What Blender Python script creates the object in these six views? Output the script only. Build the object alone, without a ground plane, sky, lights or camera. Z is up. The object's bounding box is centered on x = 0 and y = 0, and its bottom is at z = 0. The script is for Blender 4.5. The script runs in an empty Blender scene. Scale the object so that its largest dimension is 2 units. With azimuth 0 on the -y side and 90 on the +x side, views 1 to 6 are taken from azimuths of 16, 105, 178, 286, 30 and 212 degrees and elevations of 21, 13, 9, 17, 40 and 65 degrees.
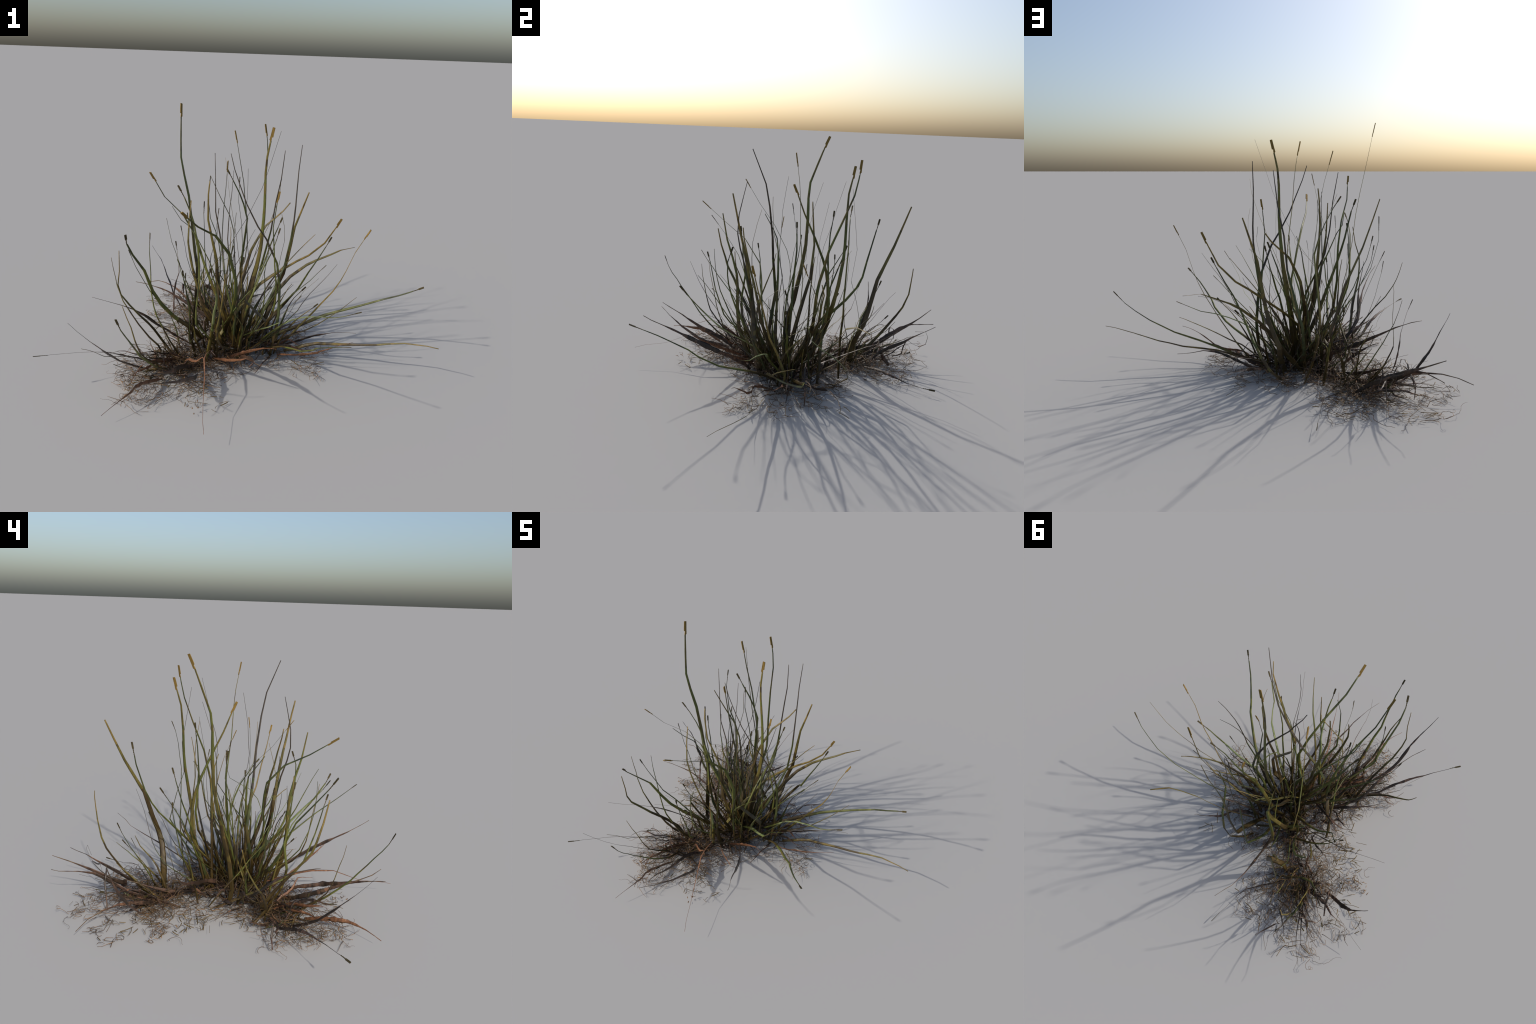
"""A dry clump of rush grass: stiff flat stems rising from a matted root crown,
bent dead blades lying round it and a litter of wiry roots and straw."""
import bpy, math, random
from mathutils import Vector, noise

random.seed(41)
TAU = math.tau

# ------------------------------------------------------------------ materials
def material(name, dark, light, accent=None, scale=9.0, stretch=6.0, rough=0.45,
             accent_at=0.62, streak=0.5, translucent=0.0, spec=0.35):
    m = bpy.data.materials.new(name)
    m.use_nodes = True
    nt = m.node_tree
    n, l = nt.nodes, nt.links
    bsdf = n["Principled BSDF"]
    bsdf.inputs["Roughness"].default_value = rough
    bsdf.inputs["Specular IOR Level"].default_value = spec
    tc = n.new("ShaderNodeTexCoord")
    info = n.new("ShaderNodeObjectInfo")
    mp = n.new("ShaderNodeMapping")
    mp.inputs["Scale"].default_value = (stretch, stretch, 1.0)
    l.new(tc.outputs["Object"], mp.inputs["Vector"])
    off = n.new("ShaderNodeVectorMath"); off.operation = "ADD"
    mul = n.new("ShaderNodeMath"); mul.operation = "MULTIPLY"; mul.inputs[1].default_value = 37.0
    l.new(info.outputs["Random"], mul.inputs[0])
    l.new(mp.outputs["Vector"], off.inputs[0]); l.new(mul.outputs[0], off.inputs[1])
    big = n.new("ShaderNodeTexNoise"); big.inputs["Scale"].default_value = scale
    big.inputs["Detail"].default_value = 3.0
    l.new(off.outputs[0], big.inputs["Vector"])
    ramp = n.new("ShaderNodeValToRGB")
    ramp.color_ramp.elements[0].position = 0.36
    ramp.color_ramp.elements[1].position = 0.62
    ramp.color_ramp.elements[0].color = (*dark, 1)
    ramp.color_ramp.elements[1].color = (*light, 1)
    l.new(big.outputs["Fac"], ramp.inputs["Fac"])
    col = ramp.outputs["Color"]
    if accent:
        spot = n.new("ShaderNodeTexNoise"); spot.inputs["Scale"].default_value = scale * 1.7
        spot.inputs["Detail"].default_value = 2.0
        l.new(tc.outputs["Object"], spot.inputs["Vector"])
        mask = n.new("ShaderNodeValToRGB")
        mask.color_ramp.elements[0].position = accent_at
        mask.color_ramp.elements[1].position = accent_at + 0.05
        l.new(spot.outputs["Fac"], mask.inputs["Fac"])
        mx = n.new("ShaderNodeMix"); mx.data_type = "RGBA"
        l.new(mask.outputs["Color"], mx.inputs["Factor"])
        l.new(col, mx.inputs["A"]); mx.inputs["B"].default_value = (*accent, 1)
        col = mx.outputs["Result"]
    # fine grain along the fibre
    fine = n.new("ShaderNodeTexNoise"); fine.inputs["Scale"].default_value = 140.0
    l.new(mp.outputs["Vector"], fine.inputs["Vector"])
    fr = n.new("ShaderNodeMapRange")
    fr.inputs["From Min"].default_value = 0.3; fr.inputs["From Max"].default_value = 0.7
    fr.inputs["To Min"].default_value = 1.0 - 0.5 * streak; fr.inputs["To Max"].default_value = 1.0 + 0.3 * streak
    l.new(fine.outputs["Fac"], fr.inputs["Value"])
    hsv = n.new("ShaderNodeHueSaturation")
    l.new(col, hsv.inputs["Color"]); l.new(fr.outputs["Result"], hsv.inputs["Value"])
    l.new(hsv.outputs["Color"], bsdf.inputs["Base Color"])
    bump = n.new("ShaderNodeBump"); bump.inputs["Strength"].default_value = 0.25
    bump.inputs["Distance"].default_value = 0.002
    l.new(fine.outputs["Fac"], bump.inputs["Height"])
    l.new(bump.outputs["Normal"], bsdf.inputs["Normal"])
    if translucent:
        tr = n.new("ShaderNodeBsdfTranslucent")
        l.new(hsv.outputs["Color"], tr.inputs["Color"])
        mix = n.new("ShaderNodeMixShader"); mix.inputs["Fac"].default_value = translucent
        l.new(bsdf.outputs[0], mix.inputs[1]); l.new(tr.outputs[0], mix.inputs[2])
        l.new(mix.outputs[0], n["Material Output"].inputs["Surface"])
    return m

MAT = {
    "sheath": material("sheath_brown", (.048, .032, .008), (.078, .050, .013), (.115, .085, .020), scale=5, accent_at=.66),
    "green": material("rush_green", (.070, .078, .017), (.128, .134, .029), (.120, .095, .022), scale=4, accent_at=.62),
    "blue_green": material("rush_dark_green", (.036, .043, .014), (.075, .084, .024), (.075, .058, .016), scale=4, accent_at=.62),
    "olive": material("rush_olive", (.080, .066, .016), (.150, .120, .028), (.052, .035, .011), scale=6, accent_at=.62),
    "brown": material("rush_brown", (.042, .027, .009), (.078, .053, .017), (.160, .112, .027), scale=6, accent_at=.63),
    "yellow": material("rush_yellow", (.125, .092, .022), (.205, .140, .034), (.085, .055, .016), scale=7, accent_at=.66),
    "pale": material("rush_pale_green", (.130, .165, .050), (.230, .255, .110), scale=4, rough=.36),
    "dark": material("withered_dark", (.026, .021, .014), (.060, .046, .031), (.085, .058, .040), scale=9, accent_at=.68),
    "dead": material("dead_blade_brown", (.055, .032, .024), (.120, .070, .046), (.205, .108, .062), scale=10, rough=.36, accent_at=.60, streak=.9),
    "dark_dead": material("dead_blade_dark", (.026, .018, .013), (.058, .038, .026), (.10, .062, .038), scale=10, rough=.38, accent_at=.64, streak=.9),
    "pale_dead": material("dead_blade_tan", (.085, .058, .034), (.170, .112, .062), (.06, .04, .026), scale=10, rough=.4, accent_at=.62, streak=.9),
    "russet": material("dead_blade_russet", (.120, .055, .028), (.225, .105, .052), (.30, .16, .09), scale=14, rough=.42, accent_at=.66, streak=.9),
    "tan_tip": material("tip_tan", (.160, .104, .028), (.235, .150, .040), scale=20, streak=.25, rough=.75, spec=.1),
    "dark_tip": material("tip_dark", (.045, .036, .018), (.080, .064, .030), scale=20, streak=.25, rough=.75, spec=.1),
    "root": material("litter_root_brown", (.066, .040, .019), (.155, .093, .044), (.250, .146, .070), scale=14, stretch=1, rough=.42, accent_at=.60, streak=.6),
    "straw": material("litter_straw_olive", (.080, .052, .016), (.150, .098, .028), (.200, .125, .040), scale=12, stretch=1, accent_at=.62),
    "chaff": material("litter_chaff_tan", (.170, .098, .045), (.270, .160, .075), scale=16, stretch=1),
}

# ------------------------------------------------------------------ geometry helpers
def smooth_path(points, steps):
    """Catmull-Rom through the control points, resampled evenly by arc length."""
    p = [Vector(q) for q in points]
    p = [p[0] * 2 - p[1]] + p + [p[-1] * 2 - p[-2]]
    raw = []
    for i in range(1, len(p) - 2):
        a, b, c, d = p[i - 1:i + 3]
        for k in range(10):
            t = k / 10
            raw.append(0.5 * (2 * b + (c - a) * t + (2 * a - 5 * b + 4 * c - d) * t * t
                              + (3 * b - a - 3 * c + d) * t ** 3))
    raw.append(p[-2])
    length = [0.0]
    for a, b in zip(raw, raw[1:]):
        length.append(length[-1] + (b - a).length)
    out, j = [], 0
    for i in range(steps + 1):
        s = length[-1] * i / steps
        while j < len(length) - 2 and length[j + 1] < s:
            j += 1
        seg = max(length[j + 1] - length[j], 1e-9)
        out.append(raw[j].lerp(raw[j + 1], min(1, (s - length[j]) / seg)))
    return out, length[-1]

def kinked(path, size):
    """Stiff stems do not bend smoothly: straight runs that meet in small kinks."""
    n = len(path) - 1
    knots, i = [0], 0
    while i < n:
        i = min(n, i + random.randint(3, 6))
        if n - i < 2:
            i = n
        knots.append(i)
    at = []
    for k in knots:
        j = Vector((random.gauss(0, size), random.gauss(0, size), random.gauss(0, size * .4)))
        at.append(path[k] + (j if 0 < k < n else j * 0))
    out = []
    for (a, pa), (b, pb) in zip(zip(knots, at), zip(knots[1:], at[1:])):
        for k in range(a, b):
            out.append(pa.lerp(pb, (k - a) / (b - a)))
    out.append(at[-1])
    return out

def cut_path(path, total, length):
    """The same path shortened at its far end, with the direction it leaves in."""
    n = len(path) - 1
    keep = max(2, int(round(n * length / total)))
    return path[:keep + 1]

def frames(path, side, twist=0.0):
    out = []
    n = len(path)
    prev = None
    for i, q in enumerate(path):
        t = (path[min(i + 1, n - 1)] - path[max(i - 1, 0)]).normalized()
        w = side - t * side.dot(t)
        if w.length < 0.25 and prev is not None:
            w = prev - t * prev.dot(t)
        w.normalize()
        nn = t.cross(w)
        a = twist * i / max(1, n - 1)
        w2 = w * math.cos(a) + nn * math.sin(a)
        prev = w
        out.append((q, t, w2, t.cross(w2)))
    return out

LENS = [(-.5, 0), (-.25, .42), (0, .5), (.25, .42), (.5, 0), (.25, -.34), (0, -.38), (-.25, -.34)]
TRI = [(0, .5), (-.43, -.25), (.43, -.25)]

def sweep(verts, faces, mats, fr, widths, thick, slots=None, section=LENS):
    """Append a closed blade swept along frames to the running mesh lists."""
    k = len(section)
    base = len(verts)
    for (q, t, w, nn), wd, th in zip(fr, widths, thick):
        for x, y in section:
            v = q + w * (x * wd) + nn * (y * th)
            v.z = max(v.z, .0006)
            verts.append(v)
    rings = len(fr)
    for i in range(rings - 1):
        for j in range(k):
            a, b = base + i * k + j, base + i * k + (j + 1) % k
            faces.append((a, b, b + k, a + k))
            mats.append(slots[i] if slots else 0)
    faces.append(tuple(base + j for j in reversed(range(k))))
    mats.append(slots[0] if slots else 0)
    faces.append(tuple(base + (rings - 1) * k + j for j in range(k)))
    mats.append(slots[-1] if slots else 0)

def make(name, verts, faces, mats, materials, parent, smooth=True):
    me = bpy.data.meshes.new(name)
    me.from_pydata([tuple(v) for v in verts], [], faces)
    for m in materials:
        me.materials.append(m)
    me.polygons.foreach_set("material_index", mats)
    me.polygons.foreach_set("use_smooth", [smooth] * len(faces))
    me.update()
    ob = bpy.data.objects.new(name, me)
    bpy.context.scene.collection.objects.link(ob)
    ob.parent = parent
    return ob

clump = bpy.data.objects.new("rush_grass_clump", None)
bpy.context.scene.collection.objects.link(clump)
clump["label"] = "dry rush clump with stiff green-brown stems and root litter"
clump["category"] = "grass clump"

# stem colour from the root upward: (material, share of the length)
SCHEME = {
    "g": [("sheath", .22), ("brown", .10), ("olive", .10), ("green", .36), ("blue_green", .22)],
    "o": [("sheath", .20), ("brown", .16), ("olive", .24), ("green", .26), ("olive", .14)],
    "b": [("sheath", .18), ("brown", .44), ("olive", .22), ("yellow", .16)],
    "y": [("sheath", .16), ("olive", .34), ("yellow", .50)],
    "p": [("sheath", .10), ("green", .30), ("pale", .40), ("green", .20)],
    "e": [("dark_dead", .6), ("dead", .15), ("dark_dead", .25)],
    "k": [("sheath", .18), ("blue_green", .40), ("dark", .42)],
    "d": [("dead", .30), ("dark_dead", .25), ("dead", .25), ("pale_dead", .20)],
    "r": [("russet", 1.0)],
}
NAMES = {"d": "dead_blade", "r": "dead_blade", "e": "dead_blade"}

# tip outlines: (share of length, left edge, right edge) in tip widths
TAN_TIP = [(0, -.16, .16), (.06, -.50, .20), (.26, -.46, .12), (.30, -.42, .52), (.96, -.30, .56), (1, -.28, .50)]
DARK_TIP = [(0, -.14, .14), (.08, -.16, .30), (.14, -.14, .14), (.24, -.16, .36), (.30, -.14, .16),
            (.42, -.18, .36), (.47, -.18, .16), (.52, -.45, .50), (.96, -.45, .50), (1, -.40, .42)]

def tip_on(stem_ob, fr_end, direction, kind, width, length):
    q, t, w, nn = fr_end
    outline = TAN_TIP if kind == "t" else DARK_TIP
    if random.random() < .5:
        outline = [(s, -r, -l_) for s, l_, r in outline]
    verts, faces = [], []
    for s, left, right in outline:
        c = q + direction * (s * length)
        th = width * .10
        for x, y in ((left, th), (right, th), (right, -th), (left, -th)):
            verts.append(c + w * (x * width) + nn * y)
    rings = len(outline)
    for i in range(rings - 1):
        for j in range(4):
            a, b = i * 4 + j, i * 4 + (j + 1) % 4
            faces.append((a, b, b + 4, a + 4))
    faces.append((3, 2, 1, 0)); faces.append(tuple((rings - 1) * 4 + j for j in range(4)))
    make("stem_tip", verts, faces, [0] * len(faces),
         [MAT["tan_tip" if kind == "t" else "dark_tip"]], stem_ob, smooth=False)

def stem(kind, width, tip, side_angle, *points):
    """One flat stem or blade.  points run from the free end down to the root;
    side_angle is the compass direction of its flat width (None: across its lean)."""
    pts = [Vector(p) for p in reversed(points)]
    lean = pts[-1] - pts[0]
    path, total = smooth_path(pts, 44)
    if kind not in "dre" or total > .25:
        path = kinked(path, .0016)
    if side_angle is None:
        a = math.atan2(lean.y, lean.x) + math.pi / 2 + random.uniform(-.5, .5)
        round_ = .55
        side = Vector((math.cos(a), math.sin(a), 0))
        if kind in "dre":  # fallen blades lie on edge as often as flat
            roll = random.uniform(.35, 1.25)
            side = side * math.cos(roll) + Vector((0, 0, math.sin(roll)))
    elif side_angle == "up":
        side, round_ = Vector((0, .54, .84)), .14
    elif side_angle == "edge":
        side, round_ = Vector((random.uniform(-.3, .3), random.uniform(-.3, .3), 1)).normalized(), .14
    else:
        a = math.radians(side_angle)
        round_ = .14
        side = Vector((math.cos(a), math.sin(a), 0))
    tip_len = 0
    if tip == "t":
        tip_len = .055 + .7 * width
    elif tip == "d":
        tip_len = .050 + 1.1 * width
    tip_len = min(tip_len, total * .16)
    body = cut_path(path, total, total - tip_len * .95) if tip_len else path
    dead = kind in "dre"
    if dead:
        round_ = .12
    fr = frames(body, side, random.uniform(-.9, .9) if dead and side_angle is None else random.uniform(-.25, .25) if side_angle is None else 0)
    n = len(fr)
    end = (.18 if kind == 'k' else .27 if tip else .20) if not dead else .12
    wobble = random.uniform(0, 50)
    widths, thick = [], []
    for i in range(n):
        s = i / (n - 1)
        if dead:
            wd = (.22 + .78 * math.sin(math.pi * min(1, s * 1.30 + .06)) ** .7 if s < .4 else .34 + .66 * math.sin(math.pi * min(1, s * 1.15 + .06))) * (1 - .62 * max(0, (s - .45) / .55))
            wd *= 1 + .45 * noise.noise((wobble, s * 16, 0))
        else:
            foot = min(1, .70 + s * 2.4)
            wd = foot * ((1 - s) ** 1.05 * (1 - end) + end) * 1.3
            wd *= 1 + .09 * noise.noise((wobble, s * 22, 0))
        wd = max(.0022, wd * width)
        widths.append(wd)
        thick.append(max(.0014, wd * round_))
    scheme = SCHEME[kind]
    shares = [max(.05, sh * random.uniform(.7, 1.3)) for _, sh in scheme]
    tot = sum(shares); edges = []; acc = 0
    for sh in shares:
        acc += sh / tot; edges.append(acc)
    slots = []
    for i in range(n - 1):
        s = (i + .5) / (n - 1)
        k = next((j for j, e in enumerate(edges) if s <= e), len(edges) - 1)
        # the colours break into bands where they meet
        if random.random() < .22 and k + 1 < len(edges) and edges[k] - s < .10:
            k += 1
        slots.append(k)
    verts, faces, mats = [], [], []
    sweep(verts, faces, mats, fr, widths, thick, slots)
    ob = make(NAMES.get(kind, "stem"), verts, faces, mats, [MAT[m] for m, _ in scheme], clump)
    if tip_len:
        tw = (.0075 + .33 * width) if tip == "t" else (.0058 + .26 * width)
        d = (path[-1] - body[-1])
        d = d.normalized() if d.length > 1e-4 else fr[-1][1]
        tip_on(ob, fr[-1], d, tip, tw, tip_len)
    return ob

# ------------------------------------------------------------------ the stems one can tell apart
stem("g", 0.012, "t", 0, (0.073, 0.024, 0.995), (0.058, 0.005, 0.886), (0.049, 0.001, 0.774), (0.060, 0.006, 0.662), (0.070, 0.014, 0.550), (0.077, 0.025, 0.438), (0.074, 0.040, 0.327), (0.048, 0.052, 0.218), (-0.001, 0.056, 0.117), (-0.059, 0.053, 0.020))
stem("b", 0.026, None, None, (-0.551, -0.578, 0.769), (-0.567, -0.558, 0.659), (-0.592, -0.535, 0.551), (-0.585, -0.483, 0.453), (-0.555, -0.424, 0.361), (-0.525, -0.361, 0.272), (-0.500, -0.296, 0.184), (-0.483, -0.252, 0.083), (-0.398, -0.280, 0.025), (-0.295, -0.327, 0.019))
stem("o", 0.027, "t", 0, (0.011, 0.060, 1.301), (-0.022, 0.079, 1.160), (-0.024, 0.084, 1.013), (-0.029, 0.096, 0.868), (-0.036, 0.107, 0.722), (-0.055, 0.118, 0.577), (-0.079, 0.100, 0.434), (-0.104, 0.070, 0.294), (-0.137, 0.027, 0.159), (-0.191, 0.019, 0.023))
stem("o", 0.022, "t", 90, (-0.218, 0.009, 1.116), (-0.241, 0.053, 0.992), (-0.272, 0.107, 0.873), (-0.294, 0.156, 0.750), (-0.316, 0.200, 0.626), (-0.316, 0.222, 0.494), (-0.308, 0.228, 0.361), (-0.272, 0.207, 0.234), (-0.216, 0.158, 0.123), (-0.156, 0.096, 0.020))
stem("y", 0.014, "t", "up", (0.569, 0.013, 0.841), (0.521, 0.019, 0.747), (0.482, 0.033, 0.649), (0.446, 0.047, 0.549), (0.402, 0.059, 0.453), (0.345, 0.079, 0.366), (0.286, 0.091, 0.277), (0.227, 0.102, 0.190), (0.164, 0.091, 0.105), (0.101, 0.065, 0.023))
stem("g", 0.022, "t", 70, (-0.121, 0.382, 1.279), (-0.096, 0.367, 1.136), (-0.089, 0.323, 0.998), (-0.079, 0.266, 0.864), (-0.067, 0.232, 0.722), (-0.074, 0.199, 0.580), (-0.105, 0.185, 0.438), (-0.139, 0.167, 0.297), (-0.151, 0.128, 0.157), (-0.152, 0.075, 0.020))
stem("y", 0.020, "t", 0, (0.385, 0.209, 0.809), (0.330, 0.248, 0.698), (0.252, 0.258, 0.596), (0.146, 0.246, 0.524), (0.045, 0.225, 0.446), (-0.054, 0.187, 0.372), (-0.113, 0.105, 0.296), (-0.162, 0.013, 0.220), (-0.217, -0.055, 0.125), (-0.273, -0.109, 0.022))
stem("g", 0.016, "t", 0, (-0.478, -0.366, 1.108), (-0.468, -0.285, 0.994), (-0.430, -0.194, 0.894), (-0.386, -0.106, 0.794), (-0.377, -0.047, 0.669), (-0.374, -0.021, 0.531), (-0.371, -0.053, 0.394), (-0.331, -0.057, 0.260), (-0.264, -0.040, 0.137), (-0.189, -0.015, 0.020))
stem("g", 0.024, "t", 45, (-0.232, -0.547, 0.982), (-0.219, -0.434, 0.899), (-0.193, -0.318, 0.826), (-0.156, -0.204, 0.753), (-0.136, -0.151, 0.628), (-0.109, -0.134, 0.493), (-0.115, -0.151, 0.353), (-0.160, -0.113, 0.228), (-0.208, -0.032, 0.123), (-0.247, 0.056, 0.020))
stem("o", 0.030, "t", 75, (-0.540, 0.133, 1.388), (-0.522, 0.077, 1.243), (-0.500, 0.035, 1.093), (-0.467, 0.045, 0.941), (-0.449, 0.047, 0.785), (-0.432, 0.033, 0.631), (-0.401, 0.013, 0.479), (-0.396, -0.020, 0.326), (-0.392, -0.055, 0.174), (-0.413, -0.038, 0.020))
stem("b", 0.017, None, "up", (0.991, -0.021, 0.244), (0.898, 0.006, 0.234), (0.806, 0.031, 0.212), (0.713, 0.037, 0.184), (0.619, 0.040, 0.158), (0.523, 0.047, 0.137), (0.427, 0.046, 0.124), (0.330, 0.043, 0.109), (0.239, 0.030, 0.076), (0.150, 0.012, 0.040))
stem("o", 0.026, "t", 90, (-0.288, 0.331, 1.231), (-0.251, 0.310, 1.095), (-0.228, 0.312, 0.955), (-0.211, 0.316, 0.814), (-0.192, 0.309, 0.673), (-0.186, 0.289, 0.533), (-0.208, 0.257, 0.397), (-0.267, 0.216, 0.275), (-0.292, 0.160, 0.148), (-0.284, 0.097, 0.021))
stem("g", 0.024, "d", 40, (-0.497, -0.602, 0.862), (-0.525, -0.537, 0.765), (-0.516, -0.457, 0.676), (-0.502, -0.395, 0.574), (-0.493, -0.352, 0.462), (-0.453, -0.309, 0.357), (-0.395, -0.255, 0.266), (-0.327, -0.195, 0.188), (-0.312, -0.129, 0.097), (-0.390, -0.080, 0.021))
stem("g", 0.014, "d", 90, (-0.231, -0.523, 0.685), (-0.242, -0.500, 0.580), (-0.239, -0.475, 0.476), (-0.249, -0.448, 0.371), (-0.266, -0.411, 0.270), (-0.292, -0.342, 0.192), (-0.328, -0.252, 0.143), (-0.371, -0.161, 0.100), (-0.416, -0.070, 0.060), (-0.462, 0.020, 0.020))
stem("g", 0.020, "d", 45, (-0.337, 0.325, 1.018), (-0.276, 0.324, 0.920), (-0.228, 0.332, 0.814), (-0.202, 0.336, 0.702), (-0.212, 0.334, 0.587), (-0.227, 0.332, 0.471), (-0.240, 0.330, 0.356), (-0.226, 0.327, 0.241), (-0.196, 0.329, 0.129), (-0.156, 0.340, 0.020))
stem("g", 0.018, "d", None, (-0.395, -0.891, 0.585), (-0.389, -0.862, 0.511), (-0.390, -0.809, 0.441), (-0.394, -0.756, 0.371), (-0.397, -0.702, 0.302), (-0.391, -0.645, 0.235), (-0.385, -0.583, 0.174), (-0.382, -0.516, 0.117), (-0.392, -0.444, 0.068), (-0.422, -0.377, 0.020))
stem("b", 0.022, None, 0, (-0.334, -0.216, 0.953), (-0.333, -0.248, 0.840), (-0.330, -0.267, 0.724), (-0.313, -0.261, 0.609), (-0.294, -0.245, 0.494), (-0.269, -0.222, 0.382), (-0.228, -0.190, 0.277), (-0.194, -0.164, 0.168), (-0.196, -0.112, 0.067), (-0.235, -0.013, 0.021))
stem("d", 0.024, None, 100, (-0.900, 0.409, 0.423), (-0.875, 0.418, 0.375), (-0.847, 0.426, 0.328), (-0.825, 0.425, 0.279), (-0.805, 0.415, 0.229), (-0.778, 0.406, 0.182), (-0.754, 0.391, 0.135), (-0.725, 0.379, 0.091), (-0.691, 0.360, 0.052), (-0.652, 0.355, 0.019))
stem("k", 0.014, None, 0, (-0.345, 0.146, 1.139), (-0.326, 0.110, 1.011), (-0.318, 0.083, 0.879), (-0.298, 0.074, 0.746), (-0.268, 0.080, 0.615), (-0.229, -0.012, 0.527), (-0.187, -0.063, 0.413), (-0.157, -0.058, 0.282), (-0.134, -0.037, 0.151), (-0.114, -0.010, 0.020))
stem("g", 0.020, "d", None, (0.577, -0.591, 0.483), (0.509, -0.524, 0.433), (0.456, -0.449, 0.377), (0.404, -0.373, 0.321), (0.357, -0.301, 0.256), (0.296, -0.230, 0.202), (0.222, -0.160, 0.165), (0.143, -0.097, 0.127), (0.061, -0.050, 0.076), (-0.023, -0.012, 0.019))
stem("e", 0.018, "d", None, (-0.950, -0.766, 0.213), (-0.897, -0.713, 0.203), (-0.845, -0.659, 0.193), (-0.793, -0.605, 0.179), (-0.741, -0.552, 0.162), (-0.691, -0.500, 0.139), (-0.643, -0.450, 0.107), (-0.603, -0.398, 0.069), (-0.552, -0.353, 0.036), (-0.487, -0.319, 0.015))
stem("k", 0.016, None, 0, (-0.189, -0.025, 1.176), (-0.147, -0.033, 1.046), (-0.095, -0.030, 0.919), (-0.030, -0.018, 0.799), (0.037, 0.007, 0.682), (0.074, 0.048, 0.558), (0.093, 0.057, 0.424), (0.103, 0.026, 0.291), (0.095, -0.005, 0.157), (0.078, -0.036, 0.025))
stem("k", 0.020, None, 90, (0.108, -0.148, 1.327), (0.058, -0.096, 1.181), (0.006, -0.076, 1.029), (-0.060, -0.073, 0.880), (-0.134, -0.083, 0.736), (-0.230, -0.096, 0.606), (-0.311, -0.100, 0.467), (-0.291, -0.119, 0.309), (-0.225, -0.110, 0.161), (-0.153, -0.075, 0.020))
stem("g", 0.020, "d", 90, (-0.502, 0.476, 0.930), (-0.509, 0.453, 0.809), (-0.491, 0.425, 0.691), (-0.440, 0.409, 0.583), (-0.388, 0.363, 0.483), (-0.356, 0.284, 0.395), (-0.329, 0.203, 0.307), (-0.283, 0.140, 0.212), (-0.229, 0.086, 0.116), (-0.171, 0.035, 0.020))
stem("k", 0.016, None, 0, (0.113, 0.337, 1.194), (0.110, 0.300, 1.058), (0.114, 0.266, 0.921), (0.116, 0.236, 0.783), (0.100, 0.238, 0.644), (0.078, 0.227, 0.508), (0.047, 0.163, 0.386), (0.002, 0.105, 0.266), (-0.050, 0.057, 0.143), (-0.104, 0.014, 0.020))
stem("k", 0.016, None, 0, (0.009, 0.360, 1.150), (-0.009, 0.379, 1.005), (-0.036, 0.400, 0.861), (-0.055, 0.398, 0.715), (-0.073, 0.375, 0.570), (-0.119, 0.457, 0.461), (-0.146, 0.427, 0.323), (-0.153, 0.332, 0.210), (-0.152, 0.222, 0.112), (-0.148, 0.106, 0.020))
stem("g", 0.016, "d", 0, (0.335, 0.255, 0.691), (0.291, 0.237, 0.600), (0.244, 0.217, 0.510), (0.194, 0.203, 0.422), (0.162, 0.247, 0.340), (0.129, 0.326, 0.283), (0.088, 0.393, 0.216), (0.036, 0.417, 0.133), (-0.018, 0.373, 0.060), (-0.061, 0.289, 0.021))
stem("b", 0.029, None, 90, (0.141, -0.237, 1.098), (0.120, -0.211, 0.962), (0.066, -0.201, 0.833), (0.016, -0.191, 0.702), (-0.040, -0.184, 0.574), (-0.065, -0.174, 0.442), (0.024, -0.138, 0.341), (0.084, -0.102, 0.223), (0.014, -0.099, 0.107), (-0.095, -0.122, 0.023))
stem("g", 0.020, "d", "up", (0.879, 0.180, 0.498), (0.792, 0.221, 0.428), (0.695, 0.252, 0.369), (0.592, 0.263, 0.315), (0.485, 0.253, 0.265), (0.376, 0.236, 0.222), (0.272, 0.216, 0.169), (0.173, 0.180, 0.115), (0.072, 0.134, 0.073), (-0.029, 0.087, 0.035))
stem("b", 0.016, None, None, (-0.813, -0.238, 0.577), (-0.793, -0.248, 0.503), (-0.770, -0.264, 0.430), (-0.736, -0.282, 0.362), (-0.687, -0.295, 0.302), (-0.636, -0.302, 0.243), (-0.588, -0.300, 0.182), (-0.537, -0.292, 0.124), (-0.496, -0.268, 0.067), (-0.550, -0.226, 0.031))
stem("p", 0.018, "d", None, (0.572, -0.028, 0.387), (0.495, -0.031, 0.353), (0.417, -0.027, 0.323), (0.334, -0.017, 0.313), (0.254, -0.008, 0.288), (0.178, -0.011, 0.254), (0.110, -0.021, 0.205), (0.056, -0.004, 0.143), (0.010, 0.030, 0.082), (-0.033, 0.069, 0.021))
stem("g", 0.016, "d", 90, (-0.225, 0.239, 1.000), (-0.225, 0.227, 0.884), (-0.212, 0.223, 0.769), (-0.198, 0.230, 0.654), (-0.197, 0.236, 0.538), (-0.198, 0.251, 0.423), (-0.187, 0.227, 0.311), (-0.169, 0.174, 0.209), (-0.148, 0.112, 0.113), (-0.127, 0.046, 0.020))
stem("g", 0.012, "d", 90, (-0.592, 0.207, 0.665), (-0.578, 0.211, 0.585), (-0.559, 0.205, 0.506), (-0.541, 0.200, 0.426), (-0.512, 0.198, 0.350), (-0.474, 0.198, 0.278), (-0.429, 0.196, 0.210), (-0.380, 0.190, 0.145), (-0.330, 0.183, 0.081), (-0.277, 0.176, 0.020))
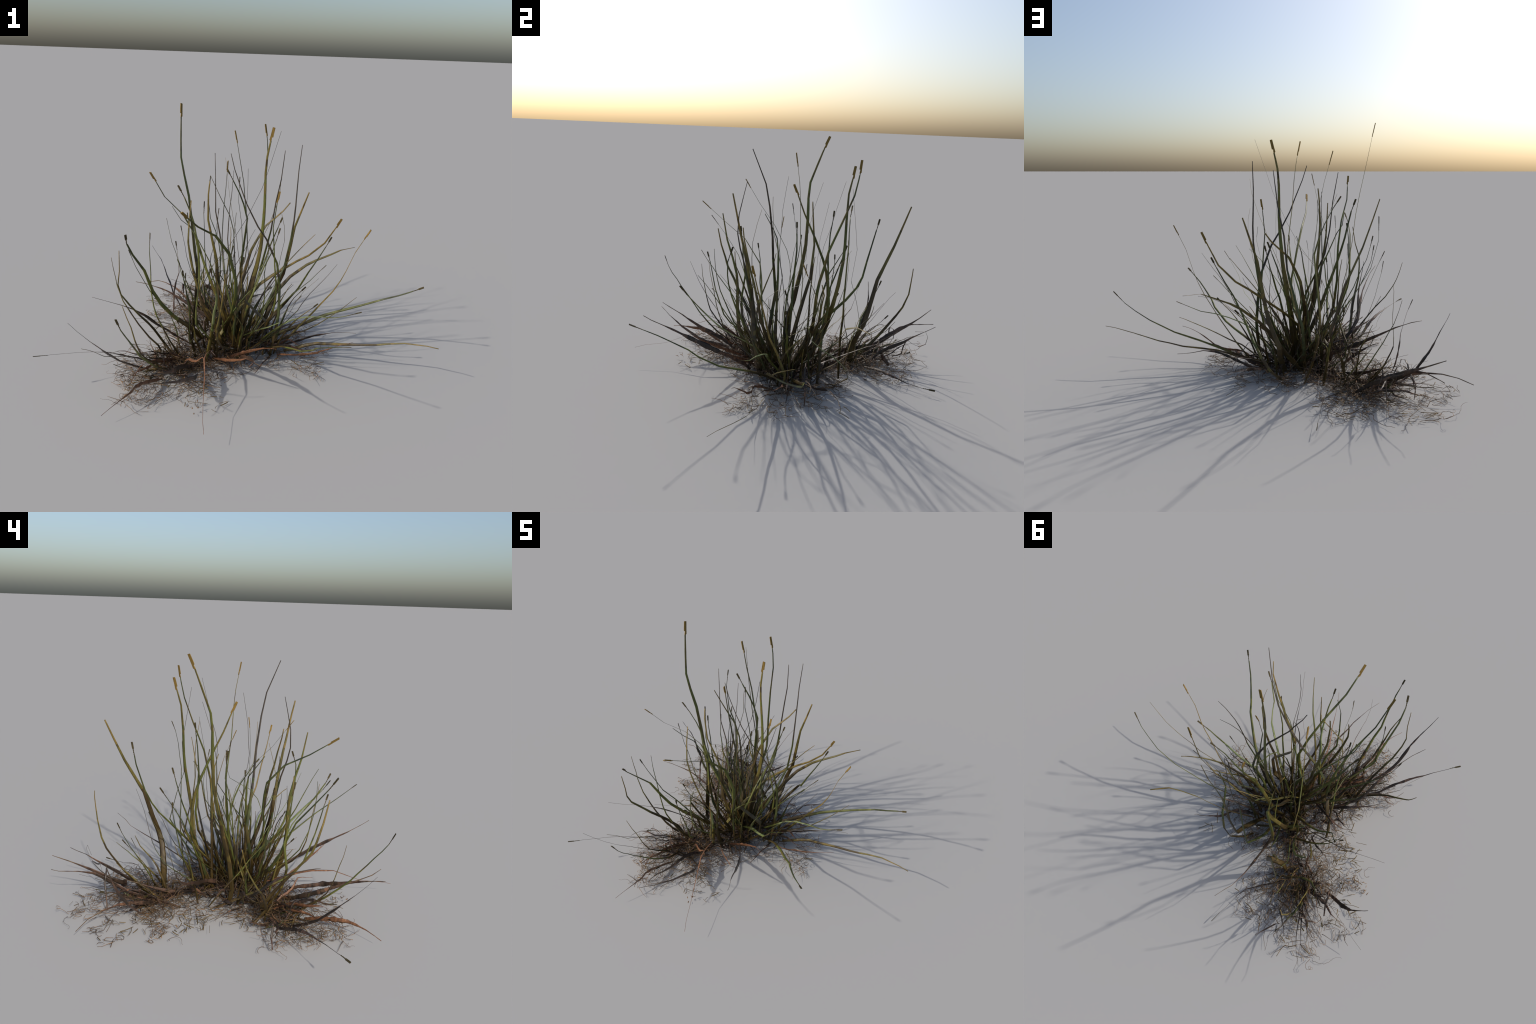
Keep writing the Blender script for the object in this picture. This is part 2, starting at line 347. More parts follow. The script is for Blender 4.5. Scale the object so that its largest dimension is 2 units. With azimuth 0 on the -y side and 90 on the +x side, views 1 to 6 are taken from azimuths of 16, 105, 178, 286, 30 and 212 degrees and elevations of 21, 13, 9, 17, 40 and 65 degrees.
stem("g", 0.016, None, None, (-0.158, -0.451, 0.722), (-0.186, -0.459, 0.628), (-0.206, -0.446, 0.532), (-0.220, -0.424, 0.436), (-0.239, -0.388, 0.347), (-0.209, -0.339, 0.270), (-0.208, -0.271, 0.198), (-0.204, -0.196, 0.134), (-0.196, -0.117, 0.075), (-0.185, -0.035, 0.020))
stem("b", 0.026, None, 0, (0.052, 0.381, 0.837), (-0.011, 0.336, 0.759), (-0.081, 0.288, 0.689), (-0.121, 0.238, 0.601), (-0.154, 0.213, 0.500), (-0.170, 0.171, 0.403), (-0.172, 0.096, 0.323), (-0.179, 0.036, 0.231), (-0.180, 0.001, 0.127), (-0.170, -0.021, 0.020))
stem("b", 0.028, None, 0, (0.164, 0.373, 0.914), (0.125, 0.384, 0.806), (0.089, 0.377, 0.696), (0.075, 0.364, 0.582), (0.054, 0.369, 0.468), (0.026, 0.389, 0.358), (-0.019, 0.405, 0.253), (-0.025, 0.331, 0.168), (-0.039, 0.240, 0.097), (-0.064, 0.157, 0.020))
stem("k", 0.014, None, 90, (-0.032, -0.216, 1.146), (-0.026, -0.245, 1.018), (-0.021, -0.264, 0.888), (-0.018, -0.236, 0.759), (-0.019, -0.200, 0.633), (-0.039, -0.181, 0.504), (-0.075, -0.172, 0.377), (-0.103, -0.138, 0.253), (-0.120, -0.081, 0.135), (-0.132, -0.017, 0.020))
stem("g", 0.018, "d", None, (-0.482, -0.394, 0.800), (-0.494, -0.385, 0.708), (-0.494, -0.380, 0.616), (-0.505, -0.365, 0.525), (-0.502, -0.363, 0.432), (-0.473, -0.371, 0.344), (-0.440, -0.361, 0.258), (-0.417, -0.334, 0.173), (-0.404, -0.288, 0.094), (-0.394, -0.232, 0.020))
stem("b", 0.026, None, 0, (0.447, 0.538, 0.553), (0.380, 0.471, 0.548), (0.293, 0.431, 0.509), (0.205, 0.398, 0.466), (0.122, 0.381, 0.406), (0.058, 0.337, 0.337), (0.006, 0.290, 0.260), (-0.044, 0.247, 0.180), (-0.098, 0.206, 0.101), (-0.154, 0.166, 0.023))
stem("k", 0.010, None, None, (0.457, -0.109, 0.400), (0.385, -0.122, 0.384), (0.319, -0.131, 0.352), (0.259, -0.126, 0.307), (0.200, -0.116, 0.262), (0.142, -0.097, 0.217), (0.088, -0.075, 0.169), (0.036, -0.053, 0.120), (-0.016, -0.030, 0.071), (-0.067, -0.007, 0.020))
stem("e", 0.020, None, None, (-0.682, -0.835, 0.485), (-0.666, -0.794, 0.425), (-0.645, -0.754, 0.366), (-0.627, -0.712, 0.307), (-0.617, -0.663, 0.252), (-0.609, -0.612, 0.198), (-0.592, -0.561, 0.146), (-0.564, -0.512, 0.098), (-0.528, -0.460, 0.057), (-0.494, -0.407, 0.018))
stem("k", 0.012, None, None, (0.426, -0.089, 0.666), (0.380, -0.103, 0.596), (0.329, -0.104, 0.527), (0.281, -0.097, 0.457), (0.242, -0.086, 0.383), (0.198, -0.075, 0.311), (0.144, -0.068, 0.245), (0.090, -0.063, 0.180), (0.037, -0.059, 0.113), (-0.015, -0.054, 0.046))
stem("d", 0.020, None, None, (-0.717, -0.583, 0.500), (-0.669, -0.522, 0.458), (-0.630, -0.457, 0.413), (-0.595, -0.393, 0.364), (-0.569, -0.330, 0.308), (-0.552, -0.271, 0.244), (-0.521, -0.217, 0.182), (-0.468, -0.176, 0.125), (-0.408, -0.139, 0.071), (-0.345, -0.103, 0.020))
stem("g", 0.014, "d", None, (-0.621, 0.512, 0.517), (-0.611, 0.487, 0.456), (-0.599, 0.461, 0.395), (-0.582, 0.438, 0.335), (-0.561, 0.413, 0.277), (-0.529, 0.401, 0.219), (-0.498, 0.391, 0.161), (-0.462, 0.391, 0.105), (-0.413, 0.408, 0.063), (-0.365, 0.425, 0.019))
stem("b", 0.031, None, 110, (-0.466, 0.652, 1.021), (-0.438, 0.616, 0.907), (-0.410, 0.580, 0.794), (-0.371, 0.539, 0.685), (-0.332, 0.499, 0.577), (-0.309, 0.478, 0.458), (-0.278, 0.451, 0.344), (-0.302, 0.411, 0.232), (-0.366, 0.377, 0.133), (-0.376, 0.373, 0.020))
stem("g", 0.012, "d", None, (-0.576, -0.015, 0.771), (-0.556, -0.016, 0.674), (-0.520, -0.028, 0.582), (-0.484, -0.044, 0.489), (-0.445, -0.058, 0.398), (-0.393, -0.056, 0.314), (-0.331, -0.043, 0.236), (-0.266, -0.026, 0.162), (-0.198, -0.006, 0.090), (-0.130, 0.014, 0.020))
stem("g", 0.016, "d", None, (0.338, 0.119, 0.569), (0.288, 0.101, 0.510), (0.235, 0.095, 0.451), (0.180, 0.094, 0.393), (0.126, 0.087, 0.335), (0.080, 0.075, 0.271), (0.034, 0.063, 0.207), (-0.014, 0.051, 0.145), (-0.062, 0.038, 0.082), (-0.110, 0.025, 0.020))
stem("r", 0.012, None, None, (0.013, -0.892, 0.094), (-0.032, -0.800, 0.116), (-0.070, -0.704, 0.126), (-0.096, -0.617, 0.166), (-0.134, -0.525, 0.194), (-0.175, -0.431, 0.183), (-0.200, -0.335, 0.152), (-0.209, -0.239, 0.112), (-0.208, -0.145, 0.067), (-0.202, -0.052, 0.020))
stem("d", 0.032, None, "edge", (-0.739, 0.839, 0.325), (-0.703, 0.793, 0.291), (-0.667, 0.746, 0.259), (-0.640, 0.693, 0.227), (-0.618, 0.638, 0.195), (-0.598, 0.586, 0.157), (-0.568, 0.539, 0.131), (-0.505, 0.543, 0.107), (-0.459, 0.570, 0.069), (-0.451, 0.614, 0.020))
stem("g", 0.014, "d", 90, (-0.578, 0.279, 0.723), (-0.551, 0.237, 0.638), (-0.532, 0.192, 0.551), (-0.500, 0.164, 0.461), (-0.470, 0.145, 0.368), (-0.422, 0.132, 0.283), (-0.358, 0.111, 0.209), (-0.288, 0.086, 0.143), (-0.215, 0.059, 0.081), (-0.141, 0.030, 0.020))
stem("g", 0.018, None, None, (-0.438, -0.225, 0.912), (-0.422, -0.166, 0.830), (-0.365, -0.116, 0.750), (-0.320, -0.095, 0.651), (-0.275, -0.082, 0.550), (-0.239, -0.074, 0.445), (-0.206, -0.065, 0.340), (-0.174, -0.055, 0.234), (-0.144, -0.044, 0.127), (-0.114, -0.033, 0.021))
stem("p", 0.020, "d", 90, (0.312, -0.447, 0.615), (0.259, -0.414, 0.537), (0.218, -0.361, 0.464), (0.195, -0.296, 0.395), (0.139, -0.241, 0.333), (0.074, -0.190, 0.277), (0.015, -0.134, 0.220), (-0.052, -0.086, 0.164), (-0.118, -0.054, 0.096), (-0.179, -0.030, 0.021))
stem("k", 0.008, None, None, (-0.232, 0.615, 0.562), (-0.259, 0.572, 0.493), (-0.284, 0.532, 0.422), (-0.315, 0.491, 0.353), (-0.351, 0.449, 0.288), (-0.369, 0.401, 0.220), (-0.357, 0.344, 0.158), (-0.329, 0.282, 0.107), (-0.293, 0.218, 0.062), (-0.255, 0.154, 0.020))
stem("d", 0.030, None, "edge", (0.211, -0.721, 0.389), (0.181, -0.660, 0.347), (0.150, -0.595, 0.312), (0.123, -0.528, 0.278), (0.098, -0.462, 0.241), (0.074, -0.395, 0.205), (0.042, -0.333, 0.165), (0.003, -0.274, 0.129), (-0.037, -0.220, 0.085), (-0.073, -0.173, 0.033))
stem("b", 0.016, None, None, (0.518, 0.218, 0.359), (0.474, 0.173, 0.325), (0.427, 0.131, 0.291), (0.376, 0.095, 0.255), (0.323, 0.067, 0.216), (0.265, 0.048, 0.178), (0.202, 0.036, 0.146), (0.142, 0.046, 0.107), (0.085, 0.060, 0.065), (0.030, 0.074, 0.022))
stem("p", 0.018, "d", None, (-0.109, -0.512, 0.720), (-0.113, -0.462, 0.649), (-0.121, -0.411, 0.578), (-0.133, -0.362, 0.507), (-0.155, -0.317, 0.436), (-0.175, -0.290, 0.356), (-0.192, -0.270, 0.273), (-0.209, -0.253, 0.189), (-0.226, -0.237, 0.105), (-0.244, -0.222, 0.021))
stem("e", 0.022, None, "edge", (-0.546, 0.868, 0.279), (-0.530, 0.821, 0.252), (-0.515, 0.774, 0.228), (-0.501, 0.728, 0.199), (-0.487, 0.682, 0.171), (-0.474, 0.634, 0.145), (-0.468, 0.585, 0.120), (-0.456, 0.539, 0.091), (-0.428, 0.506, 0.057), (-0.393, 0.482, 0.021))
stem("e", 0.016, "d", None, (-0.169, 0.883, 0.034), (-0.176, 0.828, 0.032), (-0.190, 0.775, 0.036), (-0.202, 0.721, 0.042), (-0.215, 0.669, 0.055), (-0.238, 0.618, 0.060), (-0.273, 0.575, 0.057), (-0.310, 0.535, 0.048), (-0.346, 0.494, 0.036), (-0.380, 0.451, 0.024))
stem("g", 0.016, "d", 0, (0.035, 0.257, 0.766), (-0.001, 0.262, 0.681), (-0.030, 0.270, 0.593), (-0.056, 0.265, 0.509), (-0.069, 0.203, 0.441), (-0.083, 0.149, 0.366), (-0.095, 0.107, 0.284), (-0.105, 0.073, 0.197), (-0.113, 0.043, 0.109), (-0.121, 0.016, 0.020))
stem("b", 0.018, None, 90, (-0.527, 0.699, 0.638), (-0.534, 0.696, 0.557), (-0.533, 0.690, 0.476), (-0.546, 0.666, 0.400), (-0.555, 0.632, 0.326), (-0.553, 0.586, 0.259), (-0.535, 0.540, 0.195), (-0.515, 0.493, 0.131), (-0.496, 0.440, 0.073), (-0.478, 0.382, 0.018))
stem("r", 0.026, None, "edge", (-0.512, -0.882, 0.050), (-0.488, -0.826, 0.066), (-0.467, -0.767, 0.077), (-0.450, -0.706, 0.084), (-0.448, -0.643, 0.081), (-0.433, -0.584, 0.065), (-0.419, -0.525, 0.043), (-0.401, -0.469, 0.020))
stem("g", 0.014, "d", None, (-0.648, -0.325, 0.672), (-0.628, -0.301, 0.576), (-0.587, -0.287, 0.484), (-0.539, -0.266, 0.397), (-0.480, -0.229, 0.324), (-0.418, -0.210, 0.245), (-0.351, -0.179, 0.176), (-0.281, -0.133, 0.118), (-0.211, -0.079, 0.067), (-0.141, -0.023, 0.020))
stem("o", 0.024, None, 90, (-0.040, -0.357, 0.960), (-0.057, -0.342, 0.856), (-0.068, -0.323, 0.750), (-0.100, -0.295, 0.652), (-0.120, -0.289, 0.545), (-0.136, -0.290, 0.438), (-0.149, -0.288, 0.330), (-0.161, -0.275, 0.223), (-0.175, -0.243, 0.120), (-0.189, -0.202, 0.021))
stem("g", 0.016, "d", 90, (0.095, -0.247, 0.798), (0.104, -0.274, 0.702), (0.078, -0.275, 0.606), (0.045, -0.262, 0.513), (0.006, -0.247, 0.423), (-0.033, -0.219, 0.335), (-0.061, -0.172, 0.252), (-0.084, -0.116, 0.173), (-0.104, -0.056, 0.096), (-0.122, 0.006, 0.020))
stem("b", 0.016, None, None, (-0.495, -0.669, 0.528), (-0.480, -0.656, 0.460), (-0.471, -0.639, 0.392), (-0.468, -0.622, 0.323), (-0.459, -0.600, 0.256), (-0.453, -0.564, 0.196), (-0.444, -0.513, 0.148), (-0.428, -0.461, 0.102), (-0.453, -0.426, 0.052), (-0.516, -0.425, 0.020))
stem("d", 0.030, None, "edge", (-0.990, 0.542, 0.087), (-0.904, 0.513, 0.119), (-0.815, 0.476, 0.124), (-0.729, 0.436, 0.112), (-0.648, 0.398, 0.077), (-0.566, 0.368, 0.039), (-0.477, 0.333, 0.025), (-0.392, 0.287, 0.020), (-0.310, 0.235, 0.019), (-0.230, 0.182, 0.020))
stem("d", 0.026, None, "edge", (-0.728, 0.863, 0.232), (-0.716, 0.801, 0.227), (-0.692, 0.741, 0.228), (-0.662, 0.685, 0.217), (-0.630, 0.634, 0.194), (-0.609, 0.585, 0.156), (-0.590, 0.538, 0.116), (-0.563, 0.490, 0.081), (-0.532, 0.443, 0.049), (-0.500, 0.395, 0.019))
stem("b", 0.026, None, 0, (-0.265, -0.131, 1.044), (-0.278, -0.131, 0.927), (-0.279, -0.116, 0.810), (-0.271, -0.082, 0.697), (-0.257, -0.051, 0.584), (-0.248, -0.059, 0.468), (-0.233, -0.080, 0.354), (-0.208, -0.066, 0.239), (-0.176, -0.039, 0.128), (-0.141, -0.007, 0.020))
stem("b", 0.022, None, 90, (0.139, -0.177, 0.924), (0.157, -0.153, 0.821), (0.140, -0.133, 0.715), (0.118, -0.109, 0.612), (0.076, -0.100, 0.512), (0.036, -0.094, 0.411), (-0.003, -0.076, 0.311), (-0.042, -0.049, 0.213), (-0.081, -0.018, 0.116), (-0.119, 0.015, 0.020))
stem("g", 0.022, "d", 0, (-0.478, -0.060, 0.981), (-0.438, -0.029, 0.878), (-0.412, -0.009, 0.768), (-0.385, -0.022, 0.657), (-0.347, -0.025, 0.549), (-0.307, -0.021, 0.441), (-0.268, -0.013, 0.333), (-0.222, -0.003, 0.228), (-0.175, 0.008, 0.124), (-0.126, 0.019, 0.020))
stem("b", 0.018, None, None, (0.237, 0.272, 0.693), (0.180, 0.277, 0.621), (0.122, 0.259, 0.553), (0.066, 0.249, 0.481), (0.016, 0.227, 0.407), (-0.028, 0.199, 0.331), (-0.060, 0.160, 0.254), (-0.084, 0.117, 0.176), (-0.105, 0.073, 0.098), (-0.124, 0.028, 0.020))
stem("d", 0.014, None, "edge", (0.541, 0.188, 0.141), (0.486, 0.176, 0.141), (0.432, 0.158, 0.141), (0.383, 0.129, 0.143), (0.330, 0.118, 0.127), (0.278, 0.111, 0.104), (0.228, 0.106, 0.079), (0.178, 0.107, 0.051), (0.127, 0.104, 0.028), (0.074, 0.085, 0.019))
stem("g", 0.014, None, None, (0.239, -0.386, 0.669), (0.188, -0.351, 0.597), (0.142, -0.319, 0.522), (0.105, -0.283, 0.443), (0.074, -0.245, 0.363), (0.039, -0.201, 0.287), (0.002, -0.151, 0.217), (-0.037, -0.097, 0.150), (-0.077, -0.042, 0.084), (-0.117, 0.015, 0.020))
stem("g", 0.014, "d", None, (-0.341, -0.320, 0.601), (-0.347, -0.292, 0.527), (-0.343, -0.264, 0.453), (-0.360, -0.217, 0.397), (-0.374, -0.170, 0.334), (-0.389, -0.123, 0.271), (-0.409, -0.078, 0.208), (-0.430, -0.033, 0.147), (-0.449, 0.013, 0.084), (-0.466, 0.058, 0.020))
stem("g", 0.016, "d", 90, (-0.379, 0.305, 0.765), (-0.384, 0.278, 0.672), (-0.385, 0.248, 0.581), (-0.381, 0.218, 0.490), (-0.344, 0.206, 0.402), (-0.293, 0.209, 0.320), (-0.235, 0.215, 0.242), (-0.173, 0.221, 0.168), (-0.111, 0.227, 0.094), (-0.049, 0.234, 0.020))
stem("r", 0.014, None, "edge", (0.549, -0.076, 0.224), (0.498, -0.083, 0.204), (0.449, -0.081, 0.176), (0.403, -0.074, 0.146), (0.359, -0.060, 0.113), (0.309, -0.057, 0.090), (0.255, -0.063, 0.078), (0.200, -0.068, 0.068), (0.151, -0.050, 0.049), (0.115, -0.016, 0.024))
stem("b", 0.024, None, 90, (-0.350, 0.089, 1.022), (-0.310, 0.107, 0.918), (-0.255, 0.131, 0.818), (-0.224, 0.136, 0.706), (-0.210, 0.125, 0.590), (-0.193, 0.100, 0.476), (-0.176, 0.076, 0.363), (-0.158, 0.055, 0.249), (-0.140, 0.036, 0.134), (-0.122, 0.017, 0.020))
stem("k", 0.010, None, 0, (-0.251, 0.204, 1.037), (-0.254, 0.182, 0.922), (-0.260, 0.162, 0.807), (-0.264, 0.155, 0.690), (-0.259, 0.150, 0.573), (-0.242, 0.134, 0.459), (-0.217, 0.111, 0.347), (-0.188, 0.083, 0.237), (-0.156, 0.053, 0.128), (-0.123, 0.023, 0.020))
stem("b", 0.018, None, None, (-0.242, 0.143, 0.717), (-0.238, 0.136, 0.641), (-0.242, 0.129, 0.564), (-0.249, 0.127, 0.488), (-0.255, 0.125, 0.412), (-0.260, 0.123, 0.335), (-0.264, 0.121, 0.258), (-0.267, 0.118, 0.182), (-0.270, 0.116, 0.105), (-0.273, 0.113, 0.028))
stem("g", 0.014, "d", 0, (0.052, 0.154, 0.735), (0.028, 0.149, 0.639), (0.020, 0.072, 0.592), (0.012, -0.021, 0.559), (-0.004, -0.086, 0.488), (-0.029, -0.117, 0.399), (-0.055, -0.127, 0.304), (-0.079, -0.121, 0.208), (-0.103, -0.105, 0.114), (-0.126, -0.084, 0.020))
stem("k", 0.012, None, None, (-0.000, -0.246, 0.618), (-0.023, -0.254, 0.555), (-0.033, -0.263, 0.490), (-0.035, -0.259, 0.443), (-0.065, -0.223, 0.433), (-0.078, -0.206, 0.369), (-0.088, -0.193, 0.304), (-0.097, -0.181, 0.238), (-0.104, -0.170, 0.172), (-0.112, -0.159, 0.107))
stem("d", 0.026, None, "edge", (-0.295, -0.866, 0.264), (-0.267, -0.811, 0.240), (-0.240, -0.756, 0.215), (-0.219, -0.698, 0.188), (-0.205, -0.639, 0.162), (-0.187, -0.579, 0.140), (-0.176, -0.517, 0.119), (-0.196, -0.456, 0.107), (-0.211, -0.393, 0.098), (-0.200, -0.337, 0.064))
stem("d", 0.010, "d", None, (-0.710, 0.380, 0.487), (-0.693, 0.364, 0.435), (-0.681, 0.352, 0.381), (-0.674, 0.343, 0.325), (-0.670, 0.325, 0.273), (-0.674, 0.291, 0.228), (-0.672, 0.269, 0.176), (-0.670, 0.250, 0.122), (-0.665, 0.230, 0.070), (-0.653, 0.207, 0.019))
stem("d", 0.028, None, "edge", (-0.251, -0.836, 0.309), (-0.275, -0.780, 0.268), (-0.284, -0.717, 0.233), (-0.282, -0.652, 0.199), (-0.285, -0.587, 0.166), (-0.298, -0.523, 0.134), (-0.306, -0.456, 0.105), (-0.299, -0.390, 0.075), (-0.273, -0.328, 0.046), (-0.240, -0.269, 0.018))
stem("k", 0.012, None, None, (-0.187, 0.560, 0.505), (-0.193, 0.512, 0.439), (-0.202, 0.462, 0.376), (-0.226, 0.417, 0.313), (-0.244, 0.364, 0.254), (-0.236, 0.300, 0.203), (-0.218, 0.236, 0.156), (-0.195, 0.172, 0.110), (-0.171, 0.109, 0.065), (-0.145, 0.045, 0.020))
stem("b", 0.016, None, 90, (-0.134, -0.312, 0.726), (-0.158, -0.319, 0.649), (-0.234, -0.330, 0.595), (-0.297, -0.327, 0.526), (-0.321, -0.296, 0.440), (-0.313, -0.265, 0.351), (-0.292, -0.230, 0.266), (-0.268, -0.190, 0.183), (-0.243, -0.149, 0.102), (-0.216, -0.108, 0.021))
stem("d", 0.016, None, None, (-0.161, 0.790, 0.355), (-0.186, 0.712, 0.323), (-0.206, 0.640, 0.273), (-0.210, 0.554, 0.257), (-0.207, 0.474, 0.219), (-0.202, 0.396, 0.175), (-0.194, 0.318, 0.134), (-0.182, 0.239, 0.095), (-0.168, 0.159, 0.057), (-0.152, 0.080, 0.020))
stem("g", 0.020, "d", 90, (-0.351, 0.001, 0.884), (-0.355, 0.006, 0.784), (-0.350, 0.010, 0.682), (-0.349, 0.001, 0.581), (-0.332, 0.001, 0.481), (-0.301, 0.007, 0.385), (-0.261, 0.008, 0.292), (-0.217, 0.011, 0.200), (-0.171, 0.015, 0.110), (-0.124, 0.019, 0.020))
stem("p", 0.010, None, None, (0.150, -0.296, 0.660), (0.084, -0.280, 0.599), (0.024, -0.257, 0.534), (-0.028, -0.224, 0.466), (-0.069, -0.176, 0.400), (-0.113, -0.141, 0.328), (-0.159, -0.110, 0.255), (-0.200, -0.074, 0.181), (-0.209, -0.032, 0.101), (-0.194, 0.009, 0.020))
stem("d", 0.018, None, None, (-0.670, -0.265, 0.237), (-0.629, -0.226, 0.220), (-0.583, -0.192, 0.203), (-0.533, -0.167, 0.183), (-0.483, -0.141, 0.163), (-0.446, -0.131, 0.120), (-0.412, -0.127, 0.072), (-0.376, -0.124, 0.024))
stem("b", 0.016, None, None, (-0.059, -0.445, 0.674), (-0.068, -0.436, 0.582), (-0.083, -0.423, 0.490), (-0.105, -0.410, 0.400), (-0.125, -0.393, 0.310), (-0.121, -0.349, 0.229), (-0.116, -0.280, 0.165), (-0.114, -0.203, 0.113), (-0.114, -0.122, 0.065), (-0.114, -0.040, 0.020))
stem("k", 0.016, None, None, (-0.530, 0.743, 0.207), (-0.541, 0.703, 0.184), (-0.546, 0.664, 0.157), (-0.551, 0.622, 0.133), (-0.557, 0.580, 0.110), (-0.560, 0.540, 0.084), (-0.561, 0.501, 0.055), (-0.559, 0.462, 0.027))
stem("g", 0.012, None, None, (0.030, -0.012, 0.627), (0.019, -0.018, 0.556), (0.021, -0.022, 0.485), (0.027, -0.024, 0.414), (0.026, -0.022, 0.343), (0.008, -0.016, 0.275), (-0.018, -0.008, 0.209), (-0.049, 0.001, 0.145), (-0.082, 0.010, 0.082), (-0.115, 0.019, 0.020))
stem("r", 0.020, None, "edge", (0.175, -0.286, 0.221), (0.130, -0.256, 0.200), (0.090, -0.224, 0.172), (0.039, -0.209, 0.147), (-0.009, -0.192, 0.117), (-0.059, -0.187, 0.088), (-0.109, -0.181, 0.057), (-0.156, -0.170, 0.024))
stem("r", 0.018, None, "edge", (0.071, -0.437, 0.179), (0.105, -0.460, 0.230), (0.071, -0.479, 0.254), (0.031, -0.442, 0.217), (-0.011, -0.403, 0.183), (-0.053, -0.365, 0.150), (-0.095, -0.325, 0.119), (-0.136, -0.282, 0.089), (-0.176, -0.239, 0.060), (-0.216, -0.196, 0.029))
stem("r", 0.016, None, None, (-0.157, -0.458, 0.138), (-0.178, -0.417, 0.143), (-0.206, -0.382, 0.147), (-0.236, -0.369, 0.115), (-0.268, -0.351, 0.088), (-0.301, -0.321, 0.078), (-0.333, -0.300, 0.055), (-0.359, -0.309, 0.018))
stem("d", 0.026, None, "edge", (-0.767, 0.611, 0.106), (-0.713, 0.586, 0.097), (-0.660, 0.558, 0.093), (-0.608, 0.526, 0.097), (-0.562, 0.487, 0.094), (-0.541, 0.433, 0.082), (-0.541, 0.375, 0.064), (-0.539, 0.317, 0.047), (-0.532, 0.259, 0.032), (-0.521, 0.200, 0.019))
stem("d", 0.026, None, "edge", (-0.853, 0.087, 0.291), (-0.774, 0.102, 0.282), (-0.697, 0.114, 0.261), (-0.622, 0.123, 0.233), (-0.549, 0.123, 0.198), (-0.476, 0.118, 0.163), (-0.400, 0.111, 0.135), (-0.329, 0.097, 0.100), (-0.260, 0.079, 0.061), (-0.192, 0.059, 0.020))
stem("d", 0.020, None, None, (-0.573, 0.237, 0.210), (-0.539, 0.219, 0.190), (-0.507, 0.201, 0.166), (-0.476, 0.183, 0.142), (-0.449, 0.164, 0.113), (-0.423, 0.146, 0.083), (-0.402, 0.123, 0.052), (-0.383, 0.101, 0.019))
stem("d", 0.022, None, "edge", (-0.610, 0.542, 0.194), (-0.584, 0.486, 0.165), (-0.552, 0.432, 0.137), (-0.517, 0.381, 0.108), (-0.477, 0.334, 0.077), (-0.434, 0.288, 0.051), (-0.386, 0.241, 0.035), (-0.336, 0.195, 0.027), (-0.285, 0.149, 0.022), (-0.234, 0.103, 0.020))
stem("b", 0.014, None, None, (-0.561, 0.567, 0.243), (-0.562, 0.529, 0.212), (-0.557, 0.486, 0.187), (-0.555, 0.446, 0.156), (-0.547, 0.411, 0.122), (-0.533, 0.377, 0.088), (-0.516, 0.346, 0.053), (-0.494, 0.320, 0.016))

# ------------------------------------------------------------------ thinner stems that fill the crown
CROWNS = [((-.20, .02), .13, 20), ((-.28, .20), .09, 8), ((-.05, .10), .11, 12),
          ((-.33, -.16), .09, 8), ((-.42, .36), .06, 3), ((-.02, -.04), .08, 8)]
for (cx, cy), spread, count in CROWNS:
    for i in range(count):
        bx, by = random.gauss(cx, spread * .7), random.gauss(cy, spread * .7)
        out = Vector((bx + .18, by - .03, 0)) * 1.5 + Vector((random.gauss(.03, .16), random.gauss(0, .18), 0))
        h = random.uniform(.20, .62) * (1 - .4 * min(1, out.length))
        tip_p = Vector((bx, by, 0)) + out * (h * 1.05) + Vector((0, 0, h))
        foot = Vector((bx, by, .012))
        mid = foot.lerp(tip_p, .5) - out * (h * .14) + Vector((random.gauss(0, .012), random.gauss(0, .012), h * .05))
        q1 = foot.lerp(mid, .5) - out * (h * .04)
        q3 = mid.lerp(tip_p, .5) + Vector((random.gauss(0, .012), random.gauss(0, .012), 0))
        kind = random.choice("gkbbbbo")
        stem(kind, random.uniform(.007, .017), random.choice((None, None, None, "d")),
             random.uniform(0, 180), tip_p, q3, mid, q1, foot)

# dead blades pressed down round the crown
FANS = [((-.46, .40), 150, 38, 5), ((-.38, -.28), 245, 40, 8), ((.02, .10), 10, 40, 7), ((-.30, -.10), 180, 50, 4)]
for (cx, cy), heading, spread, count in FANS:
    for i in range(count):
        a = math.radians(heading + random.uniform(-spread, spread))
        d = Vector((math.cos(a), math.sin(a), 0))
        length = random.uniform(.18, .42)
        foot = Vector((random.gauss(cx, .06), random.gauss(cy, .06), random.uniform(.02, .05)))
        rise = random.uniform(.02, .40) * length
        s = Vector((-d.y, d.x, 0))
        pts = [foot + d * (length * f) + s * random.gauss(0, .015)
               + Vector((0, 0, rise * math.sin(f * random.uniform(1.3, 2.4)) + random.uniform(0, .015)))
               for f in (1, .75, .5, .25)] + [foot]
        stem("d" if random.random() < .8 else "r", random.uniform(.008, .022), None,
             None if random.random() < .6 else random.uniform(0, 180), *pts)

